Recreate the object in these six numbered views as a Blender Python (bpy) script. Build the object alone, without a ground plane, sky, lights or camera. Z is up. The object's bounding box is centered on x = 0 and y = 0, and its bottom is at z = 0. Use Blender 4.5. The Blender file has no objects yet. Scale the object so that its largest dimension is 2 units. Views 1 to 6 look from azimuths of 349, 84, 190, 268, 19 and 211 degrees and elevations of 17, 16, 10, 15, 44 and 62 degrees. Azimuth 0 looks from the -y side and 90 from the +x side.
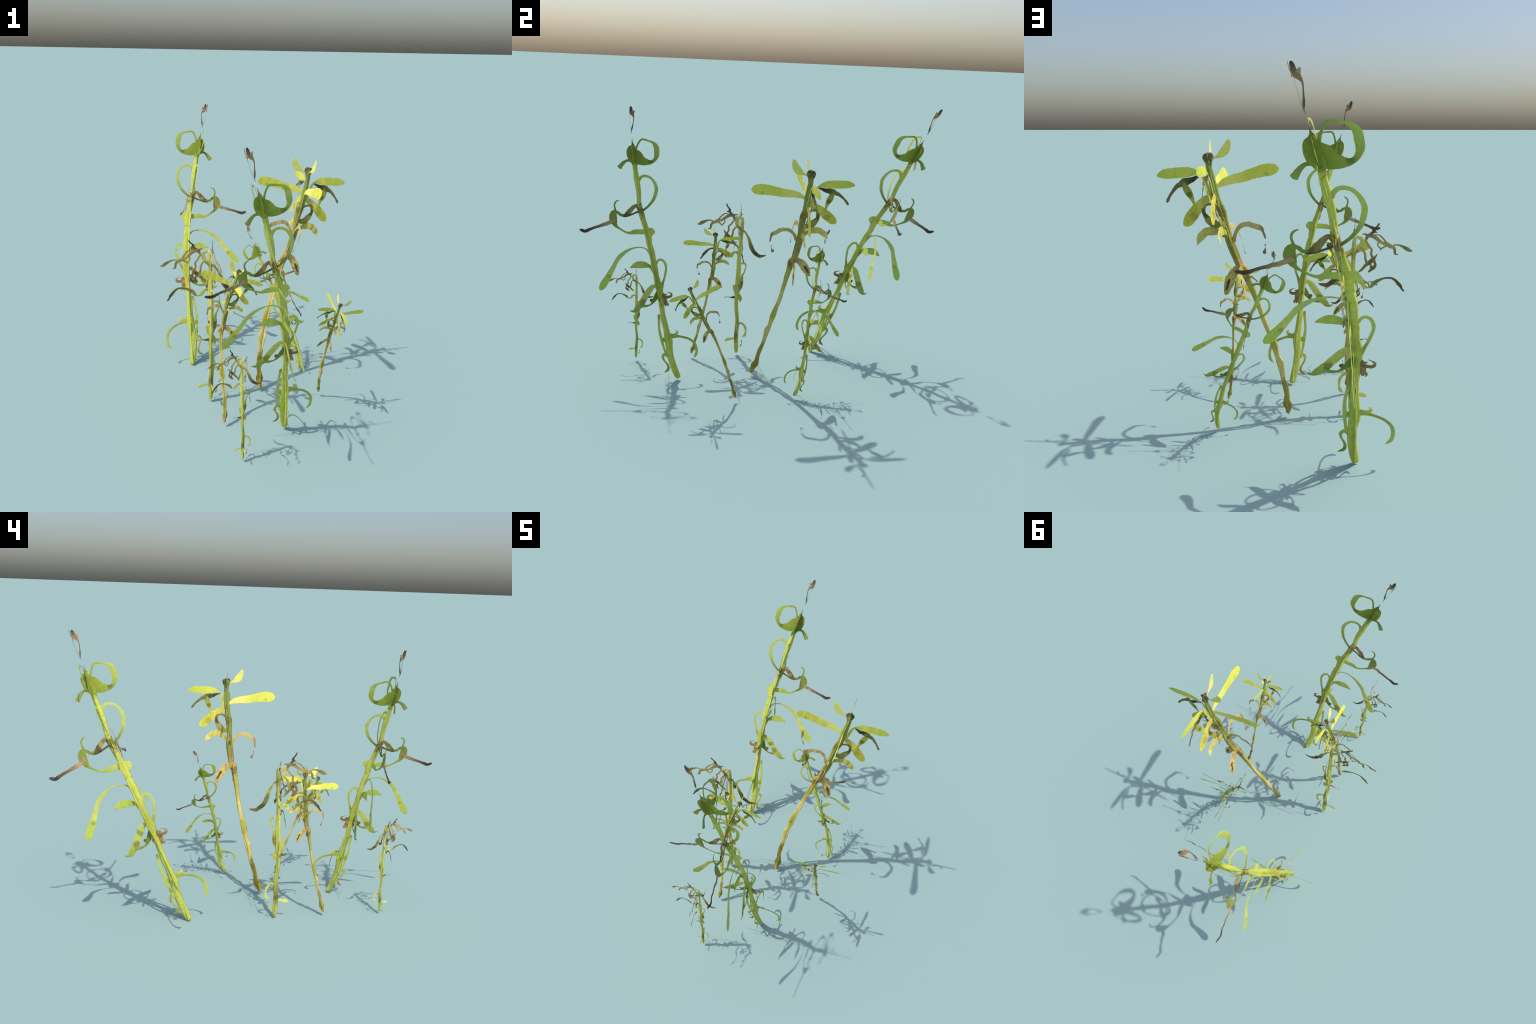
# Clump of eight wilting weeds: three kinds of plant, each standing several times at its own size.
# Every plant carries its leaves in two ranks at right angles round a four-winged stem that bends.
# Sizes are in metres of the largest plant of the kind; u = sideways from the stem axis, w = up the stem.
import bpy, math, random
from mathutils import Vector, Matrix, noise


def srgb(c):
    return tuple(((v / 255) / 12.92 if v < 11 else ((v / 255 + 0.055) / 1.055) ** 2.4) for v in c) + (1.0,)


# ------------------------------------------------------------------ materials
def node(nt, kind, loc=(0, 0), **kw):
    n = nt.nodes.new(kind)
    n.location = loc
    for k, v in kw.items():
        setattr(n, k, v)
    return n


def maths(nt, op, a, b=None, c=None, clamp=False):
    n = node(nt, "ShaderNodeMath", operation=op, use_clamp=clamp)
    for i, v in enumerate((a, b, c)):
        if v is None:
            continue
        if isinstance(v, (int, float)):
            n.inputs[i].default_value = v
        else:
            nt.links.new(v, n.inputs[i])
    return n.outputs[0]


def mix_colour(nt, fac, a, b, blend="MIX"):
    n = node(nt, "ShaderNodeMix", data_type="RGBA", blend_type=blend)
    for sock, v in ((n.inputs["Factor"], fac), (n.inputs["A"], a), (n.inputs["B"], b)):
        if isinstance(v, (int, float)):
            sock.default_value = v
        elif isinstance(v, tuple):
            sock.default_value = v
        else:
            nt.links.new(v, sock)
    return n.outputs["Result"]


def tissue(name, stops, start, end, spots=(), mottle=0.2, rough=0.62, streak=(60, 60, 12)):
    """Plant tissue: a colour ramp from point start to point end, soft patches, mottling and fine veins."""
    m = bpy.data.materials.new(name)
    m.use_nodes = True
    nt = m.node_tree
    bsdf = nt.nodes["Principled BSDF"]
    co = node(nt, "ShaderNodeTexCoord").outputs["Object"]
    d = Vector((end[0] - start[0], 0, end[1] - start[1]))
    rel = node(nt, "ShaderNodeVectorMath", operation="SUBTRACT")
    nt.links.new(co, rel.inputs[0])
    rel.inputs[1].default_value = (start[0], 0, start[1])
    dot = node(nt, "ShaderNodeVectorMath", operation="DOT_PRODUCT")
    nt.links.new(rel.outputs[0], dot.inputs[0])
    dot.inputs[1].default_value = d / max(d.length_squared, 1e-9)
    n1 = node(nt, "ShaderNodeTexNoise")
    n1.inputs["Scale"].default_value = 70
    n1.inputs["Detail"].default_value = 4
    nt.links.new(co, n1.inputs["Vector"])
    wob = maths(nt, "MULTIPLY_ADD", n1.outputs["Fac"], 0.16, -0.08)
    t = maths(nt, "ADD", dot.outputs["Value"], maths(nt, "MULTIPLY", wob, 0.7))
    ramp = node(nt, "ShaderNodeValToRGB")
    cr = ramp.color_ramp
    cr.elements[0].position, cr.elements[0].color = stops[0][0], srgb(stops[0][1])
    cr.elements[1].position, cr.elements[1].color = stops[-1][0], srgb(stops[-1][1])
    for p, c in stops[1:-1]:
        cr.elements.new(p).color = srgb(c)
    nt.links.new(t, ramp.inputs["Fac"])
    colour = ramp.outputs["Color"]
    for (u, w), r, c in spots:
        far = node(nt, "ShaderNodeVectorMath", operation="DISTANCE")
        flat = node(nt, "ShaderNodeVectorMath", operation="MULTIPLY")
        nt.links.new(co, flat.inputs[0])
        flat.inputs[1].default_value = (1, 0, 1)
        nt.links.new(flat.outputs[0], far.inputs[0])
        far.inputs[1].default_value = (u, 0, w)
        edge = maths(nt, "MULTIPLY_ADD", wob, r * 6, far.outputs["Value"])
        mask = node(nt, "ShaderNodeMapRange", interpolation_type="SMOOTHSTEP")
        nt.links.new(edge, mask.inputs["Value"])
        for i, v in enumerate((r * 1.25, r * 0.35, 0.0, 0.9)):
            mask.inputs[i + 1].default_value = v
        colour = mix_colour(nt, mask.outputs[0], colour, srgb(c))
    # mottling: soft blotches and fine lengthwise veins, around the ramp's own colour
    n2 = node(nt, "ShaderNodeTexNoise")
    n2.inputs["Scale"].default_value = 38
    n2.inputs["Detail"].default_value = 5
    n2.inputs["Roughness"].default_value = 0.6
    nt.links.new(co, n2.inputs["Vector"])
    mp = node(nt, "ShaderNodeMapping")
    mp.inputs["Scale"].default_value = streak
    nt.links.new(co, mp.inputs["Vector"])
    n3 = node(nt, "ShaderNodeTexNoise")
    n3.inputs["Scale"].default_value = 3
    n3.inputs["Detail"].default_value = 3
    nt.links.new(mp.outputs[0], n3.inputs["Vector"])
    # yellow-brown blotches where the tissue is dying off
    n4 = node(nt, "ShaderNodeTexNoise")
    n4.inputs["Scale"].default_value = 85
    n4.inputs["Detail"].default_value = 6
    n4.inputs["Roughness"].default_value = 0.65
    nt.links.new(co, n4.inputs["Vector"])
    patch = node(nt, "ShaderNodeMapRange", interpolation_type="SMOOTHSTEP")
    nt.links.new(n4.outputs["Fac"], patch.inputs["Value"])
    for i, v in enumerate((0.48, 0.72, 0.0, min(0.85, mottle * 2.2))):
        patch.inputs[i + 1].default_value = v
    dying = mix_colour(nt, 1.0, colour, (0.62, 0.5, 0.36, 1.0), "MULTIPLY")
    colour = mix_colour(nt, patch.outputs[0], colour, dying)
    blotch = maths(nt, "MULTIPLY_ADD", n2.outputs["Fac"], mottle * 2.0, 1 - mottle)
    vein = maths(nt, "MULTIPLY_ADD", n3.outputs["Fac"], mottle, 1 - mottle * 0.5)
    value = node(nt, "ShaderNodeHueSaturation")
    nt.links.new(maths(nt, "MULTIPLY", blotch, vein), value.inputs["Value"])
    nt.links.new(colour, value.inputs["Color"])
    nt.links.new(value.outputs["Color"], bsdf.inputs["Base Color"])
    bsdf.inputs["Roughness"].default_value = rough
    bsdf.inputs["Specular IOR Level"].default_value = SPECULAR
    bump = node(nt, "ShaderNodeBump")
    bump.inputs["Strength"].default_value = 0.25
    bump.inputs["Distance"].default_value = 0.002
    nt.links.new(n3.outputs["Fac"], bump.inputs["Height"])
    nt.links.new(bump.outputs["Normal"], bsdf.inputs["Normal"])
    return m


SPECULAR = 0.15


# ------------------------------------------------------------------ shapes
def spline(points, step):
    """Catmull-Rom through (u, w, width) points, resampled about every step."""
    p = [Vector(q) for q in points]
    p = [2 * p[0] - p[1]] + p + [2 * p[-1] - p[-2]]
    out = []
    for i in range(1, len(p) - 2):
        a, b, c, d = p[i - 1:i + 3]
        n = max(2, math.ceil((c - b).xy.length / step))
        for k in range(n):
            t = k / n
            v = 0.5 * (2 * b + (c - a) * t + (2 * a - 5 * b + 4 * c - d) * t * t + (3 * b - a - 3 * c + d) * t ** 3)
            v.z = max(min(b.z, c.z) * 0.9, min(max(b.z, c.z) * 1.06, v.z))
            out.append(v)
    out.append(p[-2].copy())
    return out


def new_mesh(name, verts, faces, material, smooth):
    me = bpy.data.meshes.new(name)
    me.from_pydata(verts, [], faces)
    me.polygons.foreach_set("use_smooth", [smooth] * len(me.polygons))
    me.materials.append(material)
    me.update()
    return me


def strip(points, place, seed, lift=0.0, thick_share=0.04, thick_max=0.0013, wavy=1.0):
    """A leaf, strap or stalk along a spine in a leaf plane: lens-shaped section, slightly wavy margin.
    place(u, w, n) puts plane coordinates and height above the plane into space."""
    sp = spline(points, 0.0045)
    last = sp[-1].z
    if last > 0.004:                                    # round off a blunt end
        d = (sp[-1] - sp[-2]).xy.normalized()
        sp += [Vector((*(sp[-1].xy + d * last * a), last * b)) for a, b in ((0.1, 0.82), (0.17, 0.55), (0.2, 0.25))]
    verts, faces, n = [], [], len(sp)
    for i, v in enumerate(sp):
        d = (sp[min(i + 1, n - 1)] - sp[max(i - 1, 0)]).xy.normalized()
        side = Vector((-d.y, d.x))
        thick = min(thick_max, 0.0006 + v.z * thick_share) * 0.5
        ripple = 0.0025 * wavy * min(1, v.z / 0.02) * noise.noise(Vector((v.x * (16 + 10 * wavy), v.y * (16 + 10 * wavy), seed)))
        for s, h in zip((-1, -0.6, 0, 0.6, 1, 0.6, 0, -0.6), (0.25, 0.85, 1.0, 0.85, 0.25, -0.85, -1.0, -0.85)):
            fray = noise.noise(Vector((v.x * 70, v.y * 70, seed + s))) + 0.6 * noise.noise(Vector((v.x * 190, v.y * 190, seed - s)))
            rim = v.z / 2 * (1 + 0.06 * wavy * fray)
            q = v.xy + side * (rim * s)
            verts.append(place(q.x, q.y, h * thick + lift + ripple))
        if i:
            o = 8 * (i - 1)
            faces += [(o + k, o + (k + 1) % 8, o + 8 + (k + 1) % 8, o + 8 + k) for k in range(8)]
    faces += [tuple(range(7, -1, -1)), tuple(8 * (n - 1) + k for k in range(8))]
    return verts, faces


KINDS = {}


def kind(name, label, category, stem_points, stem_colours):
    top = stem_points[0][1]
    stem_material = tissue(name + "_stem", [(w / top, c) for w, c in stem_colours], (0, 0), (0, top),
                           mottle=0.22, streak=(160, 160, 9))
    KINDS[name] = dict(label=label, category=category, stem=stem_points, leaves=[], material=stem_material)
    return KINDS[name]


def leaf(plant, part, points, colours, run, spots=(), mottle=0.2):
    """run: start and end of the colour ramp, as spine indices or (u, w) points."""
    ends = [points[e][:2] if isinstance(e, int) else e for e in run]
    spots = [(points[s][:2] if isinstance(s, int) else s, r, c) for s, r, c in spots]
    m = tissue(part + "_tissue", colours, *ends, spots=spots, mottle=mottle)
    plant["leaves"].append((part, points, m))


# ------------------------------------------------------------------ the three kinds

plant = kind("curling_weed", "tall green weed with curling strap leaves and withered tip", "weed",
    [(0.0029, 1.1861, 0.0176), (0.0032, 1.1763, 0.0255), (0.0015, 1.1374, 0.0245), (0.0017, 1.0934, 0.0293), (0.0025, 1.049, 0.0269), (0.0002, 1.0099, 0.0244), (-0.0052, 0.9711, 0.0244), (-0.0037, 0.9362, 0.0293), (0.0007, 0.8906, 0.0283), (0.0072, 0.8443, 0.0283), (0.0114, 0.8082, 0.0342), (0.0101, 0.7679, 0.0317), (0.0073, 0.7666, 0.0293), (0.0131, 0.7196, 0.0303), (0.0137, 0.6732, 0.0269), (0.0117, 0.6271, 0.0303), (0.0094, 0.5807, 0.0294), (0.0096, 0.5387, 0.0368), (0.0102, 0.5016, 0.0368), (0.0049, 0.4657, 0.0295), (0.0032, 0.4234, 0.0285), (-0.001, 0.3813, 0.0271), (-0.0028, 0.3384, 0.0306), (-0.0021, 0.2946, 0.0307), (-0.0025, 0.2507, 0.0372), (-0.0035, 0.2178, 0.0422), (-0.0092, 0.1802, 0.0374), (-0.0124, 0.1418, 0.0349), (-0.0104, 0.0905, 0.0351), (-0.0046, 0.0435, 0.0342), (0.0003, 0.0164, 0.0313), (0.003, 0.0037, 0.0253)],
    [(0, (200, 203, 88)), (0.06, (198, 205, 90)), (0.2009, (197, 205, 94)), (0.2605, (190, 199, 86)), (0.3994, (200, 201, 90)), (0.4983, (183, 190, 82)), (0.558, (174, 178, 72)), (0.6574, (201, 205, 96)), (0.7968, (203, 209, 94)), (0.8961, (188, 190, 84)), (0.9258, (130, 119, 60)), (0.9505, (134, 121, 64)), (0.9702, (199, 201, 96)), (1.0936, (205, 211, 96)), (1.1524, (195, 203, 88)), (1.1642, (160, 170, 68)), (1.1819, (120, 133, 49))])
# pod
leaf(plant, "leaf_sheath", [(0.0039, 1.3001, 0.0015), (0.0029, 1.2808, 0.0059), (0.0027, 1.2648, 0.0235), (-0.0046, 1.2475, 0.047), (-0.0068, 1.2283, 0.0523), (-0.0052, 1.2088, 0.0515), (0.0013, 1.1887, 0.0416), (0.0053, 1.1702, 0.0297)],
     [(0, (122, 124, 58)), (0.3, (133, 145, 56)), (0.6, (137, 151, 56)), (1, (148, 163, 62))], (0, 7), [((0.014, 1.2634), 0.009, (180, 172, 109))], 0.22)
# curl big
leaf(plant, "curled_leaf", [(-0.0074, 1.2405, 0.0475), (0.0024, 1.2227, 0.0634), (0.019, 1.2041, 0.0663), (0.0415, 1.1852, 0.0485), (0.0653, 1.1763, 0.0326), (0.0874, 1.1735, 0.0197), (0.1061, 1.183, 0.0177), (0.1194, 1.2017, 0.0247), (0.1225, 1.2239, 0.0278), (0.1232, 1.2439, 0.027), (0.1189, 1.2593, 0.0221), (0.1088, 1.2726, 0.0151), (0.0947, 1.2807, 0.0095), (0.0756, 1.2885, 0.0094), (0.0598, 1.2941, 0.0093), (0.0477, 1.2921, 0.0097), (0.0366, 1.2807, 0.0087), (0.0272, 1.2668, 0.0088), (0.0197, 1.2527, 0.0107), (0.0132, 1.2387, 0.0098)],
     [(0, (134, 147, 56)), (0.35, (149, 163, 60)), (0.62, (157, 170, 68)), (1, (187, 199, 96))], ((0, 1.1919), (0.14, 1.2515)), [(5, 0.016, (108, 116, 51))], 0.2)
# fin
leaf(plant, "leaf", [(-0.0079, 1.1872, 0.0122), (-0.0317, 1.1944, 0.0125), (-0.0471, 1.1896, 0.0152), (-0.0607, 1.1804, 0.0191), (-0.0708, 1.1704, 0.022), (-0.0771, 1.1643, 0.0258)],
     [(0, (123, 135, 56)), (1, (157, 168, 86))], (0, 5), [], 0.2)
# curl small
leaf(plant, "curled_leaf", [(0.01, 1.0825, 0.0146), (0.0208, 1.0984, 0.0156), (0.0359, 1.1064, 0.0136), (0.0531, 1.1044, 0.0138), (0.0717, 1.0946, 0.0125), (0.0843, 1.0781, 0.0135), (0.0927, 1.057, 0.0165), (0.0949, 1.0316, 0.0184), (0.087, 1.0075, 0.0178), (0.0747, 0.9842, 0.0163), (0.0592, 0.9664, 0.0138), (0.0387, 0.9495, 0.0118), (0.0191, 0.9376, 0.0108), (0.0028, 0.9302, 0.0127), (-0.0079, 0.9269, 0.0117)],
     [(0, (140, 153, 72)), (0.55, (183, 196, 96)), (1, (192, 203, 102))], ((0.02, 0.995), (0.1, 1.0444)), [(13, 0.03, (119, 120, 56))], 0.15)
# strap up
leaf(plant, "withered_leaf", [(-0.0046, 0.9313, 0.0199), (-0.0154, 0.9554, 0.0188), (-0.0267, 0.962, 0.0175), (-0.0434, 0.9522, 0.0218), (-0.0609, 0.9377, 0.0252), (-0.0752, 0.9276, 0.0222), (-0.091, 0.9228, 0.0145), (-0.1075, 0.9279, 0.0136), (-0.1179, 0.9392, 0.0147), (-0.1287, 0.9482, 0.0136)],
     [(0, (112, 98, 55)), (0.35, (166, 141, 90)), (0.62, (104, 98, 53)), (0.75, (132, 141, 64)), (1, (140, 153, 64))], (0, 9), [], 0.35)
# strap low
leaf(plant, "withered_leaf", [(0.0032, 0.9326, 0.0147), (-0.02, 0.9288, 0.0107), (-0.0435, 0.9236, 0.0087), (-0.0644, 0.9186, 0.0097), (-0.0822, 0.9165, 0.0087), (-0.0994, 0.9178, 0.0048)],
     [(0, (96, 94, 49)), (0.6, (103, 100, 53)), (1, (80, 78, 45))], (0, 5), [], 0.3)
# bulb
leaf(plant, "leaf_sheath", [(-0.1281, 0.9515, 0.0143), (-0.1382, 0.9447, 0.0297), (-0.1466, 0.9315, 0.0379), (-0.1496, 0.915, 0.0402), (-0.1469, 0.8976, 0.0324), (-0.1457, 0.8828, 0.0196)],
     [(0, (136, 149, 64)), (1, (135, 151, 60))], (0, 5), [((-0.148, 0.911), 0.014, (170, 137, 98))], 0.25)
# tendril
leaf(plant, "tendril", [(-0.1291, 0.9458, 0.0118), (-0.1316, 0.9655, 0.0088), (-0.1315, 0.98, 0.0078), (-0.1259, 0.9927, 0.0086), (-0.1147, 1.0003, 0.0067), (-0.1035, 1.0021, 0.0033)],
     [(0, (135, 147, 64)), (1, (152, 159, 82))], (0, 5), [], 0.15)
# spike
leaf(plant, "withered_leaf", [(-0.138, 0.9107, 0.0191), (-0.1569, 0.9026, 0.02), (-0.1726, 0.8983, 0.02), (-0.1929, 0.8954, 0.019), (-0.2184, 0.8913, 0.016), (-0.2438, 0.8878, 0.0132), (-0.2692, 0.8838, 0.0131), (-0.2847, 0.8801, 0.0163), (-0.3024, 0.8773, 0.0164), (-0.3158, 0.8843, 0.0152), (-0.3246, 0.8895, 0.0095)],
     [(0, (172, 143, 94)), (0.25, (186, 155, 115)), (0.5, (130, 108, 82)), (0.75, (98, 82, 64)), (0.88, (66, 57, 47)), (1, (94, 80, 64))], (0, 10), [], 0.25)
# tail
leaf(plant, "leaf", [(-0.1482, 0.8905, 0.0245), (-0.1379, 0.8717, 0.0137), (-0.121, 0.8556, 0.0088), (-0.0995, 0.838, 0.0098), (-0.0786, 0.8294, 0.0147), (-0.0583, 0.8308, 0.0245), (-0.0362, 0.8279, 0.0256), (-0.0046, 0.8222, 0.0268)],
     [(0, (140, 153, 64)), (0.5, (170, 184, 82)), (1, (199, 209, 102))], (0, 7), [], 0.15)
# knob
leaf(plant, "leaf_stub", [(0.004, 0.8146, 0.057), (0.0269, 0.8155, 0.0458), (0.0392, 0.8133, 0.036), (0.0463, 0.811, 0.017)],
     [(0, (198, 207, 96)), (1, (198, 209, 102))], (0, 3), [], 0.15)
# long
leaf(plant, "leaf", [(0.0003, 0.6873, 0.005), (-0.0036, 0.7127, 0.007), (-0.0103, 0.7293, 0.007), (-0.021, 0.739, 0.006), (-0.0373, 0.7462, 0.006), (-0.0567, 0.75, 0.0069), (-0.0769, 0.7498, 0.0089), (-0.0978, 0.7463, 0.0128), (-0.1193, 0.7394, 0.0166), (-0.142, 0.7272, 0.0205), (-0.1624, 0.7137, 0.0219), (-0.1785, 0.6968, 0.0205), (-0.1957, 0.6752, 0.0234), (-0.216, 0.6517, 0.0273), (-0.2363, 0.6282, 0.0322), (-0.2526, 0.6115, 0.0351), (-0.266, 0.5966, 0.0361), (-0.2759, 0.5861, 0.0322), (-0.2844, 0.5778, 0.0225), (-0.2884, 0.5736, 0.0117)],
     [(0, (180, 190, 102)), (0.4, (193, 201, 107)), (0.66, (210, 213, 109)), (0.8, (195, 205, 90)), (1, (188, 207, 88))], (0, 19), [((-0.228, 0.6296), 0.013, (168, 172, 82))], 0.15)
# short
leaf(plant, "leaf", [(-0.0025, 0.6015, 0.006), (-0.0079, 0.6312, 0.0125), (-0.0182, 0.6427, 0.0192), (-0.0342, 0.6512, 0.0302), (-0.0509, 0.6567, 0.0362), (-0.0679, 0.6602, 0.036), (-0.0832, 0.6598, 0.0299), (-0.0963, 0.6574, 0.0199), (-0.107, 0.6545, 0.0109), (-0.114, 0.6529, 0.003)],
     [(0, (145, 155, 62)), (0.5, (187, 199, 90)), (1, (184, 194, 86))], (0, 9), [], 0.22)
# loop side
leaf(plant, "curled_leaf", [(0.0197, 0.6409, 0.0125), (0.0356, 0.6609, 0.0111), (0.0499, 0.6632, 0.0122), (0.0631, 0.6526, 0.0126), (0.0693, 0.6331, 0.0131), (0.0685, 0.6123, 0.0111), (0.0598, 0.588, 0.0121), (0.0495, 0.564, 0.0111), (0.0373, 0.543, 0.0126), (0.0244, 0.5195, 0.0202), (0.0127, 0.501, 0.0233)],
     [(0, (169, 180, 82)), (1, (194, 203, 98))], (10, 3), [(8, 0.016, (156, 163, 82))], 0.15)
# notch
leaf(plant, "leaf", [(-0.0014, 0.5306, 0.0154), (-0.0221, 0.53, 0.023), (-0.0407, 0.5158, 0.0314), (-0.0639, 0.4922, 0.0324), (-0.0841, 0.4705, 0.0324), (-0.1009, 0.4532, 0.0365), (-0.1165, 0.441, 0.0315), (-0.1291, 0.4307, 0.0281), (-0.1436, 0.4235, 0.0155), (-0.1532, 0.4264, 0.0093), (-0.1634, 0.4309, 0.0046)],
     [(0, (205, 207, 109)), (0.45, (196, 203, 98)), (1, (142, 157, 68))], (0, 10), [((-0.087, 0.4608), 0.02, (143, 137, 64))], 0.2)
# notch back
leaf(plant, "leaf", [(-0.1026, 0.4457, 0.0206), (-0.0788, 0.4374, 0.0135), (-0.0581, 0.4379, 0.0083), (-0.0436, 0.4451, 0.0123), (-0.0274, 0.4599, 0.0214), (-0.0136, 0.4753, 0.0265), (0.0036, 0.4952, 0.0254)],
     [(0, (149, 163, 70)), (1, (107, 124, 47))], (0, 6), [], 0.2)
# notch nub
leaf(plant, "leaf_stub", [(-0.0291, 0.4523, 0.0186), (-0.0404, 0.4592, 0.0195), (-0.0479, 0.4647, 0.0133)],
     [(0, (107, 124, 47)), (1, (96, 108, 43))], (0, 2), [], 0.2)
# tuft
leaf(plant, "withered_leaf", [(0.0123, 0.4879, 0.0203), (0.0218, 0.4724, 0.0233), (0.0274, 0.4551, 0.0222), (0.0274, 0.4391, 0.0202), (0.0261, 0.426, 0.0202), (0.0245, 0.414, 0.0091)],
     [(0, (126, 121, 68)), (1, (158, 135, 90))], (0, 4), [(2, 0.012, (178, 155, 96))], 0.45)
# tuft spur
leaf(plant, "withered_leaf", [(0.0183, 0.4679, 0.0176), (0.0298, 0.4732, 0.0135), (0.0379, 0.475, 0.0083), (0.0441, 0.4747, 0.0026)],
     [(0, (124, 113, 68)), (1, (160, 135, 90))], (0, 3), [], 0.4)
# tuft foot
leaf(plant, "withered_leaf", [(0.0214, 0.4351, 0.0134), (0.0341, 0.4225, 0.0154), (0.0377, 0.4152, 0.0091), (0.0331, 0.4109, 0.0041)],
     [(0, (150, 131, 84)), (1, (176, 155, 96))], (0, 3), [], 0.4)
# tuft hook
leaf(plant, "withered_leaf", [(0.0221, 0.4617, 0.0177), (0.0423, 0.4596, 0.0156), (0.055, 0.4583, 0.0146), (0.0642, 0.4625, 0.0133), (0.0665, 0.4727, 0.0091), (0.0572, 0.4802, 0.0052), (0.0449, 0.4878, 0.0021)],
     [(0, (124, 106, 68)), (1, (166, 135, 94))], (0, 6), [], 0.35)
# strap side
leaf(plant, "leaf", [(-0.0242, 0.3772, 0.0101), (-0.0238, 0.3652, 0.0142), (-0.0307, 0.3344, 0.0132), (-0.0367, 0.3032, 0.0122), (-0.0388, 0.2708, 0.0142), (-0.0384, 0.2377, 0.0163), (-0.0382, 0.2154, 0.0143), (-0.0366, 0.1872, 0.0112), (-0.0338, 0.1641, 0.0123), (-0.0268, 0.1483, 0.0155)],
     [(0, (150, 149, 84)), (0.15, (192, 201, 102)), (1, (191, 201, 92))], (0, 9), [], 0.15)
# bridge
leaf(plant, "leaf_stub", [(-0.0423, 0.232, 0.0242), (-0.0266, 0.2319, 0.0242), (-0.0087, 0.2301, 0.0323)],
     [(0, (154, 168, 68)), (1, (180, 194, 84))], (0, 2), [], 0.15)
# root
leaf(plant, "withered_leaf", [(-0.0224, 0.1444, 0.0325), (-0.0418, 0.1521, 0.0175), (-0.0522, 0.1408, 0.0144), (-0.0506, 0.1189, 0.0093), (-0.0423, 0.1015, 0.0093), (-0.0368, 0.0859, 0.0113), (-0.0373, 0.069, 0.0135), (-0.0463, 0.0588, 0.013), (-0.0582, 0.0527, 0.0055), (-0.064, 0.0502, 0.0028)],
     [(0, (189, 194, 96)), (0.5, (176, 172, 90)), (1, (140, 129, 68))], (0, 9), [], 0.25)
# arm
leaf(plant, "leaf", [(-0.0002, 0.2446, 0.0376), (0.0227, 0.2416, 0.0269), (0.0377, 0.2379, 0.0193), (0.0573, 0.2313, 0.0129), (0.0764, 0.2226, 0.0118), (0.0953, 0.2123, 0.0117), (0.1131, 0.1967, 0.0126), (0.1254, 0.1796, 0.0135), (0.132, 0.1556, 0.0145), (0.1315, 0.1333, 0.0146), (0.1265, 0.1149, 0.0148), (0.1171, 0.1031, 0.0119), (0.1093, 0.0966, 0.0049)],
     [(0, (178, 190, 84)), (0.4, (156, 166, 76)), (1, (191, 199, 98))], (0, 10), [], 0.15)
# arm hook
leaf(plant, "tendril", [(0.0206, 0.2438, 0.0129), (0.04, 0.2483, 0.015), (0.0519, 0.2548, 0.0126), (0.0516, 0.2631, 0.0082), (0.0456, 0.269, 0.0042)],
     [(0, (173, 184, 84)), (1, (209, 215, 109))], (0, 4), [], 0.15)
# tip
leaf(plant, "dry_tip", [(0.0045, 1.3267, 0.001), (0.0036, 1.3388, 0.003), (0.0066, 1.3508, 0.0073), (0.0106, 1.3626, 0.0069), (0.0153, 1.3793, 0.0044), (0.0196, 1.3961, 0.0044), (0.0209, 1.4081, 0.0059), (0.0177, 1.4189, 0.0129), (0.0139, 1.4287, 0.0209), (0.0098, 1.4414, 0.0169), (0.0099, 1.4511, 0.0148), (0.0093, 1.4588, 0.0118), (0.0106, 1.4636, 0.0078)],
     [(0, (101, 100, 60)), (0.45, (130, 119, 74)), (0.72, (160, 131, 90)), (0.88, (118, 100, 78)), (1, (74, 68, 58))], (0, 12), [], 0.3)
# tip ear
leaf(plant, "dry_tip", [(0.0131, 1.4229, 0.0126), (0.0197, 1.4333, 0.0126), (0.0251, 1.4409, 0.0078), (0.0277, 1.4442, 0.0024)],
     [(0, (168, 137, 103)), (1, (190, 164, 131))], (0, 3), [], 0.2)

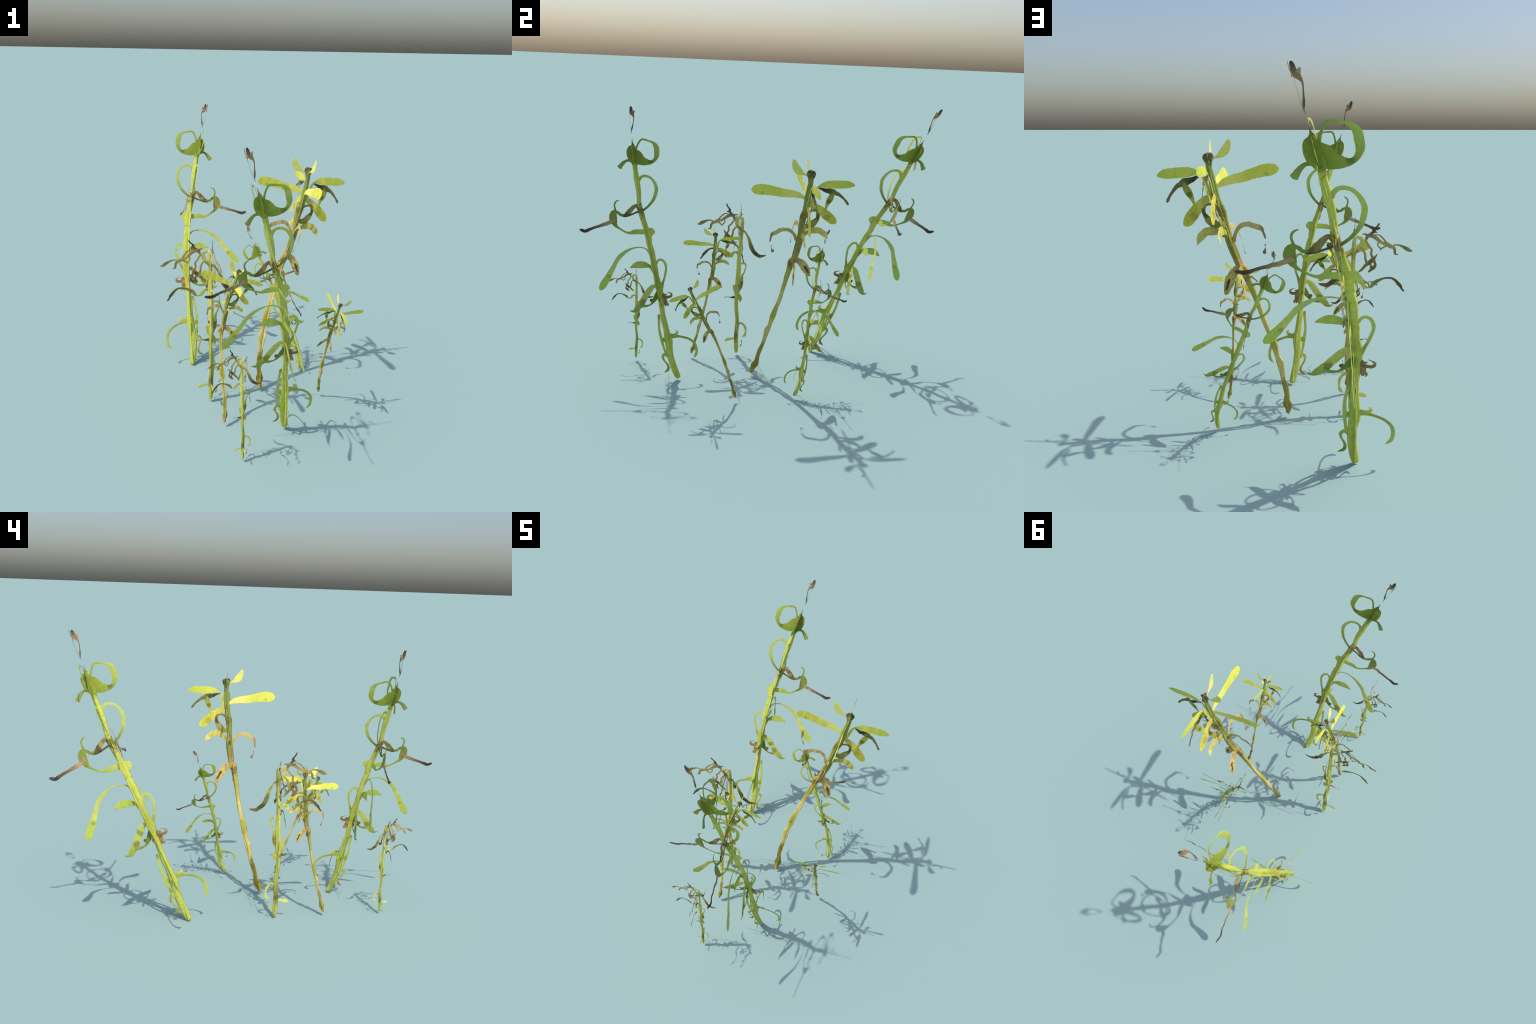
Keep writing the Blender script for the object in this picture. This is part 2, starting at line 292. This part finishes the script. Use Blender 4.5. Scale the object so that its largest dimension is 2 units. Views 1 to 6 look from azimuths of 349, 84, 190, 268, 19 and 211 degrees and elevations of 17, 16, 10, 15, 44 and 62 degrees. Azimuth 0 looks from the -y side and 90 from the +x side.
plant = kind("broadleaf_weed", "yellowing leafy weed with blunt oblong leaves on a brown stalk", "weed",
    [(0, 1.1856, 0.0293), (0.0011, 1.1744, 0.0457), (-0.0002, 1.1609, 0.0403), (-0, 1.1474, 0.0285), (-0.0024, 1.1288, 0.0249), (-0.0009, 1.1084, 0.0264), (-0.0011, 1.0847, 0.0286), (-0.0015, 1.0541, 0.0322), (-0.0027, 1.0202, 0.0311), (-0.0025, 0.9895, 0.0329), (-0.0001, 0.9724, 0.0366), (0.0019, 0.9518, 0.0347), (0.0007, 0.9247, 0.03), (-0.0007, 0.8976, 0.0278), (-0.0025, 0.8705, 0.027), (-0.0074, 0.8506, 0.0347), (-0.0076, 0.8302, 0.0365), (-0.0075, 0.803, 0.0364), (-0.0064, 0.769, 0.0346), (-0.0057, 0.7366, 0.0345), (0.0029, 0.7137, 0.0403), (0.0047, 0.692, 0.0327), (0.0046, 0.6613, 0.0283), (0.0066, 0.6303, 0.0272), (0.0063, 0.5996, 0.0228), (0.0066, 0.5634, 0.0228), (0.0066, 0.5272, 0.0216), (0.0063, 0.4907, 0.0227), (0.0083, 0.4537, 0.0226), (0.0119, 0.4214, 0.0242), (0.0126, 0.3785, 0.0311), (0.0138, 0.3459, 0.0236), (0.014, 0.3131, 0.0192), (0.0177, 0.2875, 0.0288), (0.0161, 0.2572, 0.0234), (0.0123, 0.2243, 0.0201), (0.0099, 0.1906, 0.019), (0.0111, 0.1553, 0.0241), (0.0087, 0.1146, 0.0229), (0.0018, 0.0809, 0.0278), (0.0012, 0.0565, 0.0409), (0.0021, 0.0313, 0.0294), (-0.0013, 0.0126, 0.0222), (-0.0029, 0.0032, 0.0191)],
    [(0, (196, 172, 88)), (0.043, (158, 143, 56)), (0.1053, (172, 155, 68)), (0.1866, (166, 149, 58)), (0.2066, (210, 192, 117)), (0.334, (214, 196, 119)), (0.3629, (180, 168, 64)), (0.4203, (186, 174, 68)), (0.4488, (214, 194, 117)), (0.5241, (220, 200, 115)), (0.5707, (188, 178, 82)), (0.6634, (182, 170, 78)), (0.7004, (126, 106, 55)), (0.7234, (196, 164, 90)), (0.7464, (176, 153, 82)), (0.7924, (146, 135, 64)), (0.8661, (156, 153, 64)), (0.9308, (152, 153, 66)), (0.9585, (126, 115, 53)), (0.986, (140, 137, 60)), (1.0138, (154, 163, 74)), (1.1444, (145, 151, 70)), (1.1633, (123, 118, 66)), (1.1709, (104, 96, 66)), (1.186, (84, 78, 56))])
# big
leaf(plant, "leaf", [(0.0027, 1.0464, 0.014), (0.0124, 1.0541, 0.0156), (0.0256, 1.0595, 0.0189), (0.0462, 1.0653, 0.0292), (0.0684, 1.0683, 0.0344), (0.0943, 1.0698, 0.0387), (0.1238, 1.07, 0.0424), (0.1535, 1.0738, 0.0447), (0.1831, 1.0765, 0.0492), (0.2091, 1.0781, 0.0537), (0.2349, 1.0768, 0.0554), (0.257, 1.075, 0.0471), (0.2699, 1.0733, 0.0286), (0.2746, 1.0727, 0.0122)],
     [(0, (237, 230, 121)), (0.3, (241, 232, 117)), (0.55, (221, 219, 90)), (1, (225, 223, 90))], (0, 13), [((0.222, 1.0621), 0.008, (176, 174, 64))], 0.12)
# top
leaf(plant, "leaf", [(0.0145, 1.1604, 0.0103), (0.0275, 1.1651, 0.0075), (0.0368, 1.1676, 0.0123), (0.0516, 1.1729, 0.0249), (0.0667, 1.1827, 0.0352), (0.0781, 1.1943, 0.0349), (0.086, 1.2095, 0.0276), (0.0911, 1.2214, 0.02), (0.0946, 1.2298, 0.008)],
     [(0, (226, 219, 105)), (0.4, (241, 232, 123)), (1, (236, 231, 109))], (0, 8), [], 0.12)
# right
leaf(plant, "leaf", [(-0.0193, 1.0194, 0.0073), (-0.0244, 1.0418, 0.0128), (-0.027, 1.069, 0.0146), (-0.0311, 1.0928, 0.0146), (-0.0375, 1.1083, 0.01), (-0.0463, 1.1154, 0.0097), (-0.0606, 1.1226, 0.0204), (-0.0787, 1.1267, 0.0308), (-0.1005, 1.1292, 0.0353), (-0.1296, 1.1309, 0.037), (-0.1587, 1.1326, 0.0355), (-0.1841, 1.1342, 0.0327), (-0.2022, 1.1342, 0.0241), (-0.215, 1.1334, 0.0136), (-0.2223, 1.1333, 0.0039)],
     [(0, (197, 198, 86)), (0.45, (225, 223, 90)), (1, (199, 207, 82))], ((0, 1.1068), (-0.22, 1.1538)), [], 0.15)
# dark
leaf(plant, "withered_leaf", [(-0.0374, 1.11, 0.0047), (-0.0578, 1.1058, 0.0114), (-0.0801, 1.1, 0.0184), (-0.1022, 1.0976, 0.0253), (-0.1205, 1.0967, 0.0233), (-0.1355, 1.0908, 0.0194), (-0.1504, 1.0865, 0.0151), (-0.1656, 1.0773, 0.0123), (-0.1809, 1.0665, 0.0096), (-0.1925, 1.0572, 0.0104), (-0.2012, 1.0485, 0.0118), (-0.2082, 1.0423, 0.0069)],
     [(0, (108, 104, 56)), (0.2, (61, 60, 35)), (0.5, (125, 122, 62)), (0.8, (118, 111, 64)), (1, (140, 117, 82))], (0, 11), [], 0.35)
# vee
leaf(plant, "leaf", [(-0.1177, 1.095, 0.0161), (-0.1147, 1.0732, 0.0284), (-0.1085, 1.0563, 0.0298), (-0.1025, 1.0359, 0.0201), (-0.0996, 1.0157, 0.011), (-0.098, 0.9989, 0.0146)],
     [(0, (152, 153, 62)), (1, (198, 199, 82))], (0, 5), [((-0.108, 1.0509), 0.016, (106, 112, 45))], 0.25)
# mid
leaf(plant, "leaf", [(-0.0172, 1.0244, 0.0204), (-0.0414, 1.019, 0.0288), (-0.064, 1.0119, 0.0301), (-0.087, 0.9982, 0.0386), (-0.1064, 0.9843, 0.0441), (-0.1258, 0.9722, 0.0439), (-0.1451, 0.9602, 0.0403), (-0.1586, 0.9528, 0.0279), (-0.1666, 0.9484, 0.0136)],
     [(0, (204, 182, 88)), (0.3, (226, 211, 94)), (0.6, (202, 196, 70)), (1, (215, 207, 80))], (0, 8), [((-0.115, 0.9723), 0.018, (176, 166, 68))], 0.35)
# oval
leaf(plant, "withered_leaf", [(-0.0147, 0.9835, 0.0105), (-0.0285, 0.9946, 0.0111), (-0.041, 0.9994, 0.0108), (-0.0539, 0.9995, 0.0129), (-0.0635, 0.9934, 0.0149), (-0.07, 0.9803, 0.016), (-0.0704, 0.9669, 0.0168), (-0.0651, 0.9514, 0.0261), (-0.0561, 0.9356, 0.0358), (-0.0438, 0.9212, 0.0337), (-0.0298, 0.9134, 0.0258), (-0.0061, 0.9109, 0.0203)],
     [(0, (146, 135, 64)), (0.5, (160, 151, 82)), (1, (135, 137, 58))], ((-0.05, 0.986), (0.0, 0.9123)), [((-0.066, 0.9677), 0.018, (84, 76, 45))], 0.35)
# fourth
leaf(plant, "withered_leaf", [(-0.0094, 0.8558, 0.0089), (-0.0244, 0.8723, 0.0195), (-0.0379, 0.8853, 0.0216), (-0.0554, 0.8951, 0.03), (-0.0733, 0.8999, 0.0323), (-0.0916, 0.9006, 0.0308), (-0.1105, 0.8943, 0.0293), (-0.1262, 0.8839, 0.0258), (-0.1364, 0.873, 0.0126), (-0.1444, 0.866, 0.0049)],
     [(0, (157, 153, 72)), (0.35, (196, 184, 92)), (1, (226, 211, 113))], (0, 9), [], 0.25)
# hang
leaf(plant, "withered_leaf", [(0.0079, 0.8339, 0.0162), (0.0199, 0.855, 0.0151), (0.0323, 0.8694, 0.0148), (0.0501, 0.8816, 0.018), (0.0689, 0.8859, 0.0192), (0.0906, 0.8817, 0.0215), (0.108, 0.8717, 0.0218), (0.1253, 0.8598, 0.0234), (0.1354, 0.8503, 0.0181), (0.1377, 0.8362, 0.0103), (0.1379, 0.8206, 0.0095), (0.1372, 0.8068, 0.0044)],
     [(0, (186, 168, 94)), (0.5, (204, 180, 117)), (0.8, (206, 186, 119)), (1, (148, 111, 74))], (0, 11), [], 0.3)
# crumb
leaf(plant, "dry_tip", [(0.1282, 0.7886, 0.0029), (0.1258, 0.783, 0.0051), (0.1241, 0.7776, 0.0007), (0.1223, 0.7719, 0.0036), (0.117, 0.7638, 0.0101), (0.1126, 0.7573, 0.0165), (0.1096, 0.7535, 0.0107)],
     [(0, (132, 108, 78)), (1, (150, 125, 92))], (0, 6), [], 0.2)
# low
leaf(plant, "withered_leaf", [(0.0026, 0.7204, 0.0255), (-0.0189, 0.7251, 0.0304), (-0.0389, 0.7195, 0.034), (-0.0571, 0.7062, 0.0378), (-0.0758, 0.688, 0.0404), (-0.0892, 0.6692, 0.0341), (-0.1023, 0.653, 0.0222), (-0.1114, 0.6465, 0.0093)],
     [(0, (182, 159, 96)), (0.4, (212, 186, 109)), (1, (186, 162, 96))], (0, 7), [((-0.07, 0.6986), 0.006, (66, 57, 39)), ((-0.075, 0.6921), 0.008, (46, 41, 29)), ((-0.08, 0.6847), 0.008, (40, 37, 27)), ((-0.085, 0.6773), 0.008, (44, 39, 29)), ((-0.091, 0.6699), 0.008, (48, 43, 31)), ((-0.097, 0.6625), 0.007, (60, 51, 37))], 0.4)

plant = kind("withered_weed", "pale green stalk with shrivelled brown stringy leaves on top", "weed",
    [(-0.0036, 0.8282, 0.0087), (-0.0029, 0.82, 0.0146), (-0.0016, 0.8037, 0.0183), (-0.0015, 0.7819, 0.0201), (-0.0014, 0.7526, 0.0201), (-0.0015, 0.723, 0.0191), (-0.0013, 0.6932, 0.0202), (-0.0021, 0.6631, 0.0221), (-0.0022, 0.6329, 0.0229), (-0.0024, 0.6025, 0.0244), (-0.0023, 0.572, 0.026), (0.0002, 0.5413, 0.0268), (0.0008, 0.5104, 0.0276), (0.0013, 0.4794, 0.028), (-0.0004, 0.4482, 0.0285), (0.0004, 0.417, 0.0293), (-0.0003, 0.3816, 0.0301), (-0.001, 0.3462, 0.024), (-0.0021, 0.316, 0.0225), (-0.0006, 0.289, 0.0225), (0.0018, 0.2619, 0.0219), (0.0047, 0.2346, 0.0213), (0.0061, 0.2072, 0.022), (0.0055, 0.1799, 0.0233), (0.0034, 0.1525, 0.0243), (0.0013, 0.125, 0.0244), (0.0004, 0.1008, 0.0254), (0.0004, 0.0833, 0.0261), (0.0003, 0.0588, 0.0261), (0.0009, 0.034, 0.0252), (0.0009, 0.0145, 0.0216), (0.0002, 0.0038, 0.0144)],
    [(0, (201, 205, 86)), (0.0694, (200, 203, 90)), (0.0947, (147, 141, 72)), (0.1098, (122, 111, 60)), (0.1398, (160, 155, 76)), (0.2196, (186, 184, 84)), (0.2996, (200, 199, 94)), (0.4194, (207, 207, 105)), (0.5493, (217, 215, 109)), (0.6991, (212, 207, 111)), (0.7486, (170, 159, 82)), (0.7782, (199, 192, 109)), (0.8273, (222, 215, 135))])
# flag
leaf(plant, "leaf_stub", [(-0.0087, 0.3748, 0.0095), (-0.0141, 0.3998, 0.019), (-0.0182, 0.4164, 0.0177), (-0.0201, 0.427, 0.0139)],
     [(0, (209, 207, 107)), (1, (200, 198, 103))], (0, 3), [], 0.2)
# side
leaf(plant, "withered_leaf", [(0.0118, 0.559, 0.0092), (0.0267, 0.5595, 0.0096), (0.0362, 0.5578, 0.0104), (0.0409, 0.5463, 0.0075), (0.0388, 0.5269, 0.0068), (0.0348, 0.5073, 0.0085), (0.0266, 0.4915, 0.0096), (0.0227, 0.468, 0.017), (0.0226, 0.4405, 0.0212), (0.0192, 0.4169, 0.0191), (0.015, 0.3973, 0.0096), (0.0134, 0.3854, 0.0038)],
     [(0, (208, 209, 103)), (0.5, (191, 192, 94)), (0.8, (147, 141, 78)), (1, (175, 172, 84))], (0, 11), [(8, 0.01, (108, 108, 56))], 0.3)
# flap
leaf(plant, "withered_leaf", [(0.007, 0.3797, 0.0095), (0.0155, 0.3561, 0.0221), (0.0206, 0.3425, 0.0229), (0.0223, 0.3323, 0.0129), (0.0215, 0.3205, 0.0026)],
     [(0, (203, 198, 102)), (1, (196, 186, 94))], (0, 4), [], 0.3)
# prong
leaf(plant, "withered_leaf", [(-0.0109, 0.3531, 0.0147), (-0.0253, 0.3533, 0.0127), (-0.0365, 0.3529, 0.0066), (-0.0477, 0.3554, 0.0033), (-0.0542, 0.3575, 0.0013), (-0.0621, 0.3556, 0.0037), (-0.0683, 0.3534, 0.005), (-0.073, 0.3498, 0.0023)],
     [(0, (110, 106, 51)), (0.6, (104, 100, 51)), (1, (136, 123, 64))], (0, 7), [], 0.3)
# foot
leaf(plant, "leaf", [(-0.0013, 0.0957, 0.0141), (-0.0208, 0.0936, 0.0126), (-0.0338, 0.0928, 0.0168), (-0.05, 0.0906, 0.021), (-0.0614, 0.0862, 0.0161), (-0.0678, 0.0843, 0.007)],
     [(0, (185, 184, 82)), (0.3, (227, 225, 121)), (1, (237, 230, 131))], (0, 5), [], 0.12)
# hook
leaf(plant, "leaf", [(0.0097, 0.1779, 0.0173), (0.0193, 0.1877, 0.0146), (0.029, 0.1906, 0.0116), (0.0405, 0.1831, 0.0124), (0.0504, 0.1704, 0.0135), (0.0564, 0.1544, 0.0135), (0.0572, 0.1386, 0.0092), (0.0557, 0.1248, 0.0113), (0.0525, 0.1127, 0.0179), (0.0444, 0.1046, 0.0099), (0.0379, 0.0991, 0.0028)],
     [(0, (206, 205, 102)), (1, (220, 219, 109))], (0, 10), [], 0.15)
# crumb
leaf(plant, "dry_tip", [(0.032, 0.082, 0.002), (0.032, 0.0722, 0.0084), (0.0346, 0.0631, 0.0032), (0.0343, 0.0579, 0.0027), (0.0287, 0.0477, 0.0098), (0.0225, 0.0386, 0.0035)],
     [(0, (200, 198, 90)), (1, (190, 190, 86))], (0, 5), [], 0.2)
# arc
leaf(plant, "withered_leaf", [(-0.0094, 0.6056, 0.0098), (-0.0132, 0.6174, 0.0116), (-0.0229, 0.6242, 0.0152), (-0.0359, 0.6236, 0.0151), (-0.0441, 0.6141, 0.0197), (-0.0497, 0.6022, 0.0182), (-0.0594, 0.5978, 0.0118), (-0.0718, 0.5954, 0.0061), (-0.0814, 0.6022, 0.0134), (-0.0926, 0.6159, 0.0201), (-0.1037, 0.6244, 0.0169), (-0.1165, 0.6313, 0.0136), (-0.1325, 0.6383, 0.0096), (-0.1517, 0.6418, 0.009), (-0.171, 0.6402, 0.0096), (-0.1873, 0.6299, 0.012), (-0.1989, 0.6161, 0.0152), (-0.2087, 0.6057, 0.015), (-0.2154, 0.5919, 0.0084), (-0.222, 0.5833, 0.0079), (-0.2269, 0.5781, 0.0033)],
     [(0, (206, 205, 102)), (0.2, (215, 213, 111)), (0.36, (150, 145, 84)), (0.6, (125, 120, 74)), (0.85, (104, 102, 60)), (1, (78, 68, 51))], (0, 20), [], 0.3)
# droop
leaf(plant, "withered_leaf", [(-0.0264, 0.7731, 0.0108), (-0.0104, 0.7594, 0.0162), (0.0067, 0.753, 0.0109), (0.0206, 0.7427, 0.0101), (0.0334, 0.7249, 0.0109), (0.0448, 0.7031, 0.0164), (0.0548, 0.6773, 0.0205), (0.0667, 0.6513, 0.0234), (0.0797, 0.6328, 0.0235), (0.0962, 0.6181, 0.0215), (0.116, 0.6073, 0.0192), (0.1346, 0.61, 0.0137), (0.1457, 0.6124, 0.0079), (0.1537, 0.6147, 0.0024)],
     [(0, (160, 145, 74)), (0.35, (190, 180, 98)), (0.6, (125, 120, 66)), (0.8, (91, 89, 53)), (1, (134, 117, 70))], (0, 13), [], 0.35)
# ring
leaf(plant, "curled_leaf", [(-0.0026, 0.8164, 0.0145), (-0.0052, 0.8245, 0.0143), (-0.0161, 0.8246, 0.0145), (-0.0286, 0.821, 0.0168), (-0.0349, 0.8083, 0.0191), (-0.0337, 0.7946, 0.021), (-0.0267, 0.7768, 0.0187), (-0.0149, 0.7683, 0.0151), (-0.0015, 0.7617, 0.0145)],
     [(0, (218, 211, 125)), (1, (203, 198, 103))], (0, 6), [(8, 0.02, (140, 125, 68))], 0.25)
# finger
leaf(plant, "withered_leaf", [(-0.048, 0.8053, 0.0071), (-0.0522, 0.8225, 0.0129), (-0.0564, 0.8348, 0.0158), (-0.0668, 0.8426, 0.0141), (-0.0782, 0.8543, 0.0125), (-0.0806, 0.8657, 0.0154), (-0.0827, 0.874, 0.0086), (-0.0892, 0.8801, 0.0074), (-0.0958, 0.89, 0.0083), (-0.0994, 0.8995, 0.0065)],
     [(0, (168, 151, 90)), (0.4, (140, 121, 82)), (0.6, (92, 78, 60)), (1, (104, 96, 66))], (0, 9), [], 0.35)
# finger nub
leaf(plant, "withered_leaf", [(-0.0778, 0.8577, 0.0103), (-0.0891, 0.8563, 0.0076), (-0.0971, 0.8565, 0.0025)],
     [(0, (96, 82, 62)), (1, (108, 90, 68))], (0, 2), [], 0.3)
# spur
leaf(plant, "withered_leaf", [(-0.0578, 0.8366, 0.0134), (-0.0429, 0.8419, 0.008), (-0.0303, 0.84, 0.0023)],
     [(0, (150, 133, 86)), (1, (176, 155, 100))], (0, 2), [], 0.3)
# strand
leaf(plant, "withered_leaf", [(-0.058, 0.8349, 0.0136), (-0.0738, 0.8365, 0.0178), (-0.0903, 0.8312, 0.0176), (-0.1077, 0.817, 0.0156), (-0.1246, 0.8059, 0.0146), (-0.1407, 0.8036, 0.0177), (-0.1575, 0.794, 0.0198), (-0.1689, 0.7911, 0.0146), (-0.1746, 0.7989, 0.009), (-0.1854, 0.8027, 0.0082), (-0.2015, 0.8003, 0.01), (-0.218, 0.7929, 0.0154), (-0.233, 0.7844, 0.019), (-0.2446, 0.7775, 0.015), (-0.2558, 0.7763, 0.0038)],
     [(0, (150, 133, 86)), (0.35, (190, 168, 102)), (0.6, (180, 162, 92)), (0.8, (140, 129, 74)), (1, (168, 147, 84))], (0, 14), [], 0.35)
# strand thin
leaf(plant, "withered_leaf", [(-0.0798, 0.8406, 0.0062), (-0.0968, 0.8459, 0.0056), (-0.1117, 0.8404, 0.0068), (-0.1258, 0.8275, 0.0077), (-0.1386, 0.8106, 0.0086)],
     [(0, (172, 151, 94)), (1, (166, 147, 90))], (0, 4), [], 0.3)
# claw hook
leaf(plant, "withered_leaf", [(-0.1657, 0.7909, 0.0157), (-0.1758, 0.7843, 0.0133), (-0.18, 0.7699, 0.0115), (-0.1808, 0.7572, 0.0092), (-0.1889, 0.755, 0.0061), (-0.197, 0.7529, 0.0018)],
     [(0, (176, 157, 90)), (1, (124, 106, 64))], (0, 5), [], 0.3)
# loop low
leaf(plant, "withered_leaf", [(-0.1082, 0.8117, 0.0085), (-0.103, 0.7972, 0.0064), (-0.1102, 0.7872, 0.0073), (-0.1187, 0.7789, 0.0074), (-0.1263, 0.7847, 0.0076), (-0.1399, 0.7945, 0.0105)],
     [(0, (178, 157, 94)), (1, (184, 168, 96))], (0, 5), [], 0.3)
# loop tip
leaf(plant, "withered_leaf", [(-0.1202, 0.7808, 0.0059), (-0.1158, 0.77, 0.002)],
     [(0, (178, 157, 94)), (1, (170, 149, 90))], (0, 1), [], 0.3)
# vine
leaf(plant, "withered_leaf", [(-0.0525, 0.809, 0.0097), (-0.0654, 0.7878, 0.0097), (-0.0793, 0.7715, 0.0093), (-0.0771, 0.7542, 0.0096), (-0.0827, 0.739, 0.0109), (-0.088, 0.7288, 0.0129)],
     [(0, (190, 170, 102)), (0.5, (166, 147, 90)), (1, (150, 133, 78))], (0, 5), [], 0.35)
# vine in
leaf(plant, "withered_leaf", [(-0.0289, 0.7822, 0.0129), (-0.0343, 0.7742, 0.011), (-0.0446, 0.7629, 0.0097), (-0.0518, 0.748, 0.0109), (-0.0533, 0.7294, 0.0109), (-0.0591, 0.7126, 0.0116)],
     [(0, (196, 176, 102)), (1, (160, 139, 82))], (0, 5), [], 0.35)
# net
leaf(plant, "withered_leaf", [(-0.105, 0.7537, 0.0026), (-0.0971, 0.7395, 0.0093), (-0.0865, 0.727, 0.0167), (-0.0726, 0.7129, 0.0194), (-0.0601, 0.7024, 0.0153), (-0.0476, 0.6886, 0.0133), (-0.0351, 0.6749, 0.01), (-0.024, 0.6664, 0.0033)],
     [(0, (134, 119, 68)), (0.5, (150, 131, 78)), (1, (140, 133, 70))], (0, 7), [(3, 0.014, (108, 96, 55))], 0.4)
# claw
leaf(plant, "withered_leaf", [(-0.0864, 0.7288, 0.0146), (-0.0944, 0.7135, 0.0129), (-0.0978, 0.6998, 0.0123), (-0.0901, 0.6877, 0.0174), (-0.0779, 0.6772, 0.0121), (-0.0713, 0.6703, 0.0084), (-0.0669, 0.6665, 0.0027)],
     [(0, (146, 127, 78)), (1, (130, 108, 70))], (0, 6), [], 0.35)
# web
leaf(plant, "withered_leaf", [(-0.0726, 0.713, 0.0129), (-0.0779, 0.6994, 0.009), (-0.0816, 0.6841, 0.0148)],
     [(0, (140, 121, 72)), (1, (136, 115, 72))], (0, 2), [], 0.35)


# ------------------------------------------------------------------ the eight plants
def grow(kind_name, base, axis, sideways, size, lean_a, lean_b):
    """One plant. axis: direction of the stem foot; sideways: direction of the first leaf rank;
    lean_a, lean_b: how the stem bends along each rank (coefficients of w^2, w^3, w^4).
    The leaf planes stay square to the bent stem."""
    k = KINDS[kind_name]
    z = Vector(axis).normalized()
    xa = Vector(sideways)
    xa = (xa - z * xa.dot(z)).normalized()
    xb = xa.cross(z)                                   # second rank, a quarter turn round the stem
    root = bpy.data.objects.new(kind_name, None)
    root.empty_display_size = 0.1
    root.location = base
    root["label"], root["category"] = k["label"], k["category"]
    bpy.context.scene.collection.objects.link(root)

    def frame(w, x):
        """Point on the stem axis at height w, sideways direction, direction off the leaf plane, stem direction."""
        at, t = z * w, z.copy()
        for i, (a, b) in enumerate(zip(lean_a, lean_b)):
            d = xa * a + xb * b
            at += d * w ** (i + 2)
            t += d * (i + 2) * w ** (i + 1)
        t.normalize()
        e = (x - t * x.dot(t)).normalized()
        return at, e, t.cross(e), t

    def put(part, verts, faces, material, rot, shift):
        """Mesh coordinates: x = u, z = w near the part's middle, so colours sit at plant coordinates."""
        inv = rot.transposed()
        me = new_mesh(part, [inv @ (v - shift) for v in verts], faces, material, part == "stem")
        o = bpy.data.objects.new(part, me)
        o.parent = root
        o.matrix_local = Matrix.Translation(shift * size) @ rot.to_4x4() @ Matrix.Scale(size, 4)
        bpy.context.scene.collection.objects.link(o)

    def placer(x):
        def place(u, w, n):
            at, e, off, t = frame(w, x)
            return at + e * u + off * n
        return place

    # stem: two stalk ribs crossing at right angles, grown into one piece
    v, f = [], []
    for rank, x in enumerate((xa, xb)):
        sv, sf = strip(k["stem"], placer(x), 9.1 * rank, 0.0004 * rank, 0.28, 0.009, 0.35)
        f += [tuple(i + len(v) for i in q) for q in sf]
        v += sv
    put("stem", v, f, k["material"], Matrix((xa, z.cross(xa), z)).transposed(), Vector())
    for i, (part, points, m) in enumerate(k["leaves"]):
        mid = sum(p[1] for p in points) / len(points)
        lift = 0.0007 * ((i * 7) % 5 - 2)
        for rank, x in enumerate((xa, xb)):
            at, e, off, t = frame(mid, x)
            v, f = strip(points, placer(x), i * 3.7 + rank * 1.3, lift, wavy=2.4 if part in ("withered_leaf", "dry_tip") else 1.0)
            put(part, v, f, m, Matrix((e, off, t)).transposed(), at - t * mid)


grow("curling_weed", (-0.3202, 0.3009, 0.0016), (-0.0243, 0.2552, 0.9666), (0.083, -0.9699, 0.2584), 1.0783,
     (-0.3863, 0.3582, -0.1043), (-0.0221, -0.0891, 0.0256))
grow("curling_weed", (0.0568, -0.4914, 0.0074), (-0.0484, -0.2105, 0.9764), (-0.0906, 0.9715, 0.2055), 1.0000,
     (-0.0331, 0.0397, 0.0005), (-0.0362, -0.0628, 0.0178))
grow("curling_weed", (0.2877, 0.1182, 0.0156), (-0.1076, 0.2688, 0.9572), (0.1107, -0.9553, 0.2839), 0.5955,
     (0.0927, -0.006, -0.0324), (0.2597, 0.0229, -0.0676))
grow("broadleaf_weed", (0.0091, -0.0895, 0.0181), (0.0528, 0.4215, 0.9053), (0.1155, -0.9045, 0.414), 1.0000,
     (0.4487, -0.2762, 0.0752), (-0.2149, -0.1059, 0.1407))
grow("broadleaf_weed", (-0.2391, -0.4235, 0.0235), (0.2665, 0.3458, 0.8996), (0.1441, -0.9358, 0.3176), 0.6327,
     (0.1126, 0.0499, -0.0143), (1.1479, -1.3739, 0.4444))
grow("broadleaf_weed", (0.3209, -0.1883, 0.0244), (-0.2813, -0.4387, 0.8535), (-0.1203, 0.8976, 0.4231), 0.5193,
     (0.5593, -0.8766, 0.3734), (0.9426, -0.9884, 0.3605))
grow("withered_weed", (-0.2728, -0.1554, 0.0092), (0.0388, -0.0335, 0.9987), (-0.0998, 0.9945, 0.0377), 1.0000,
     (0.0165, 0.154, -0.1077), (-0.2212, 0.5073, -0.3479))
grow("withered_weed", (-0.1991, -0.7403, 0.0143), (-0.011, 0.0768, 0.997), (-0.1008, 0.9915, -0.0781), 0.6057,
     (-0.3091, 0.5893, -0.3648), (-0.03, 0.0051, 0.0337))
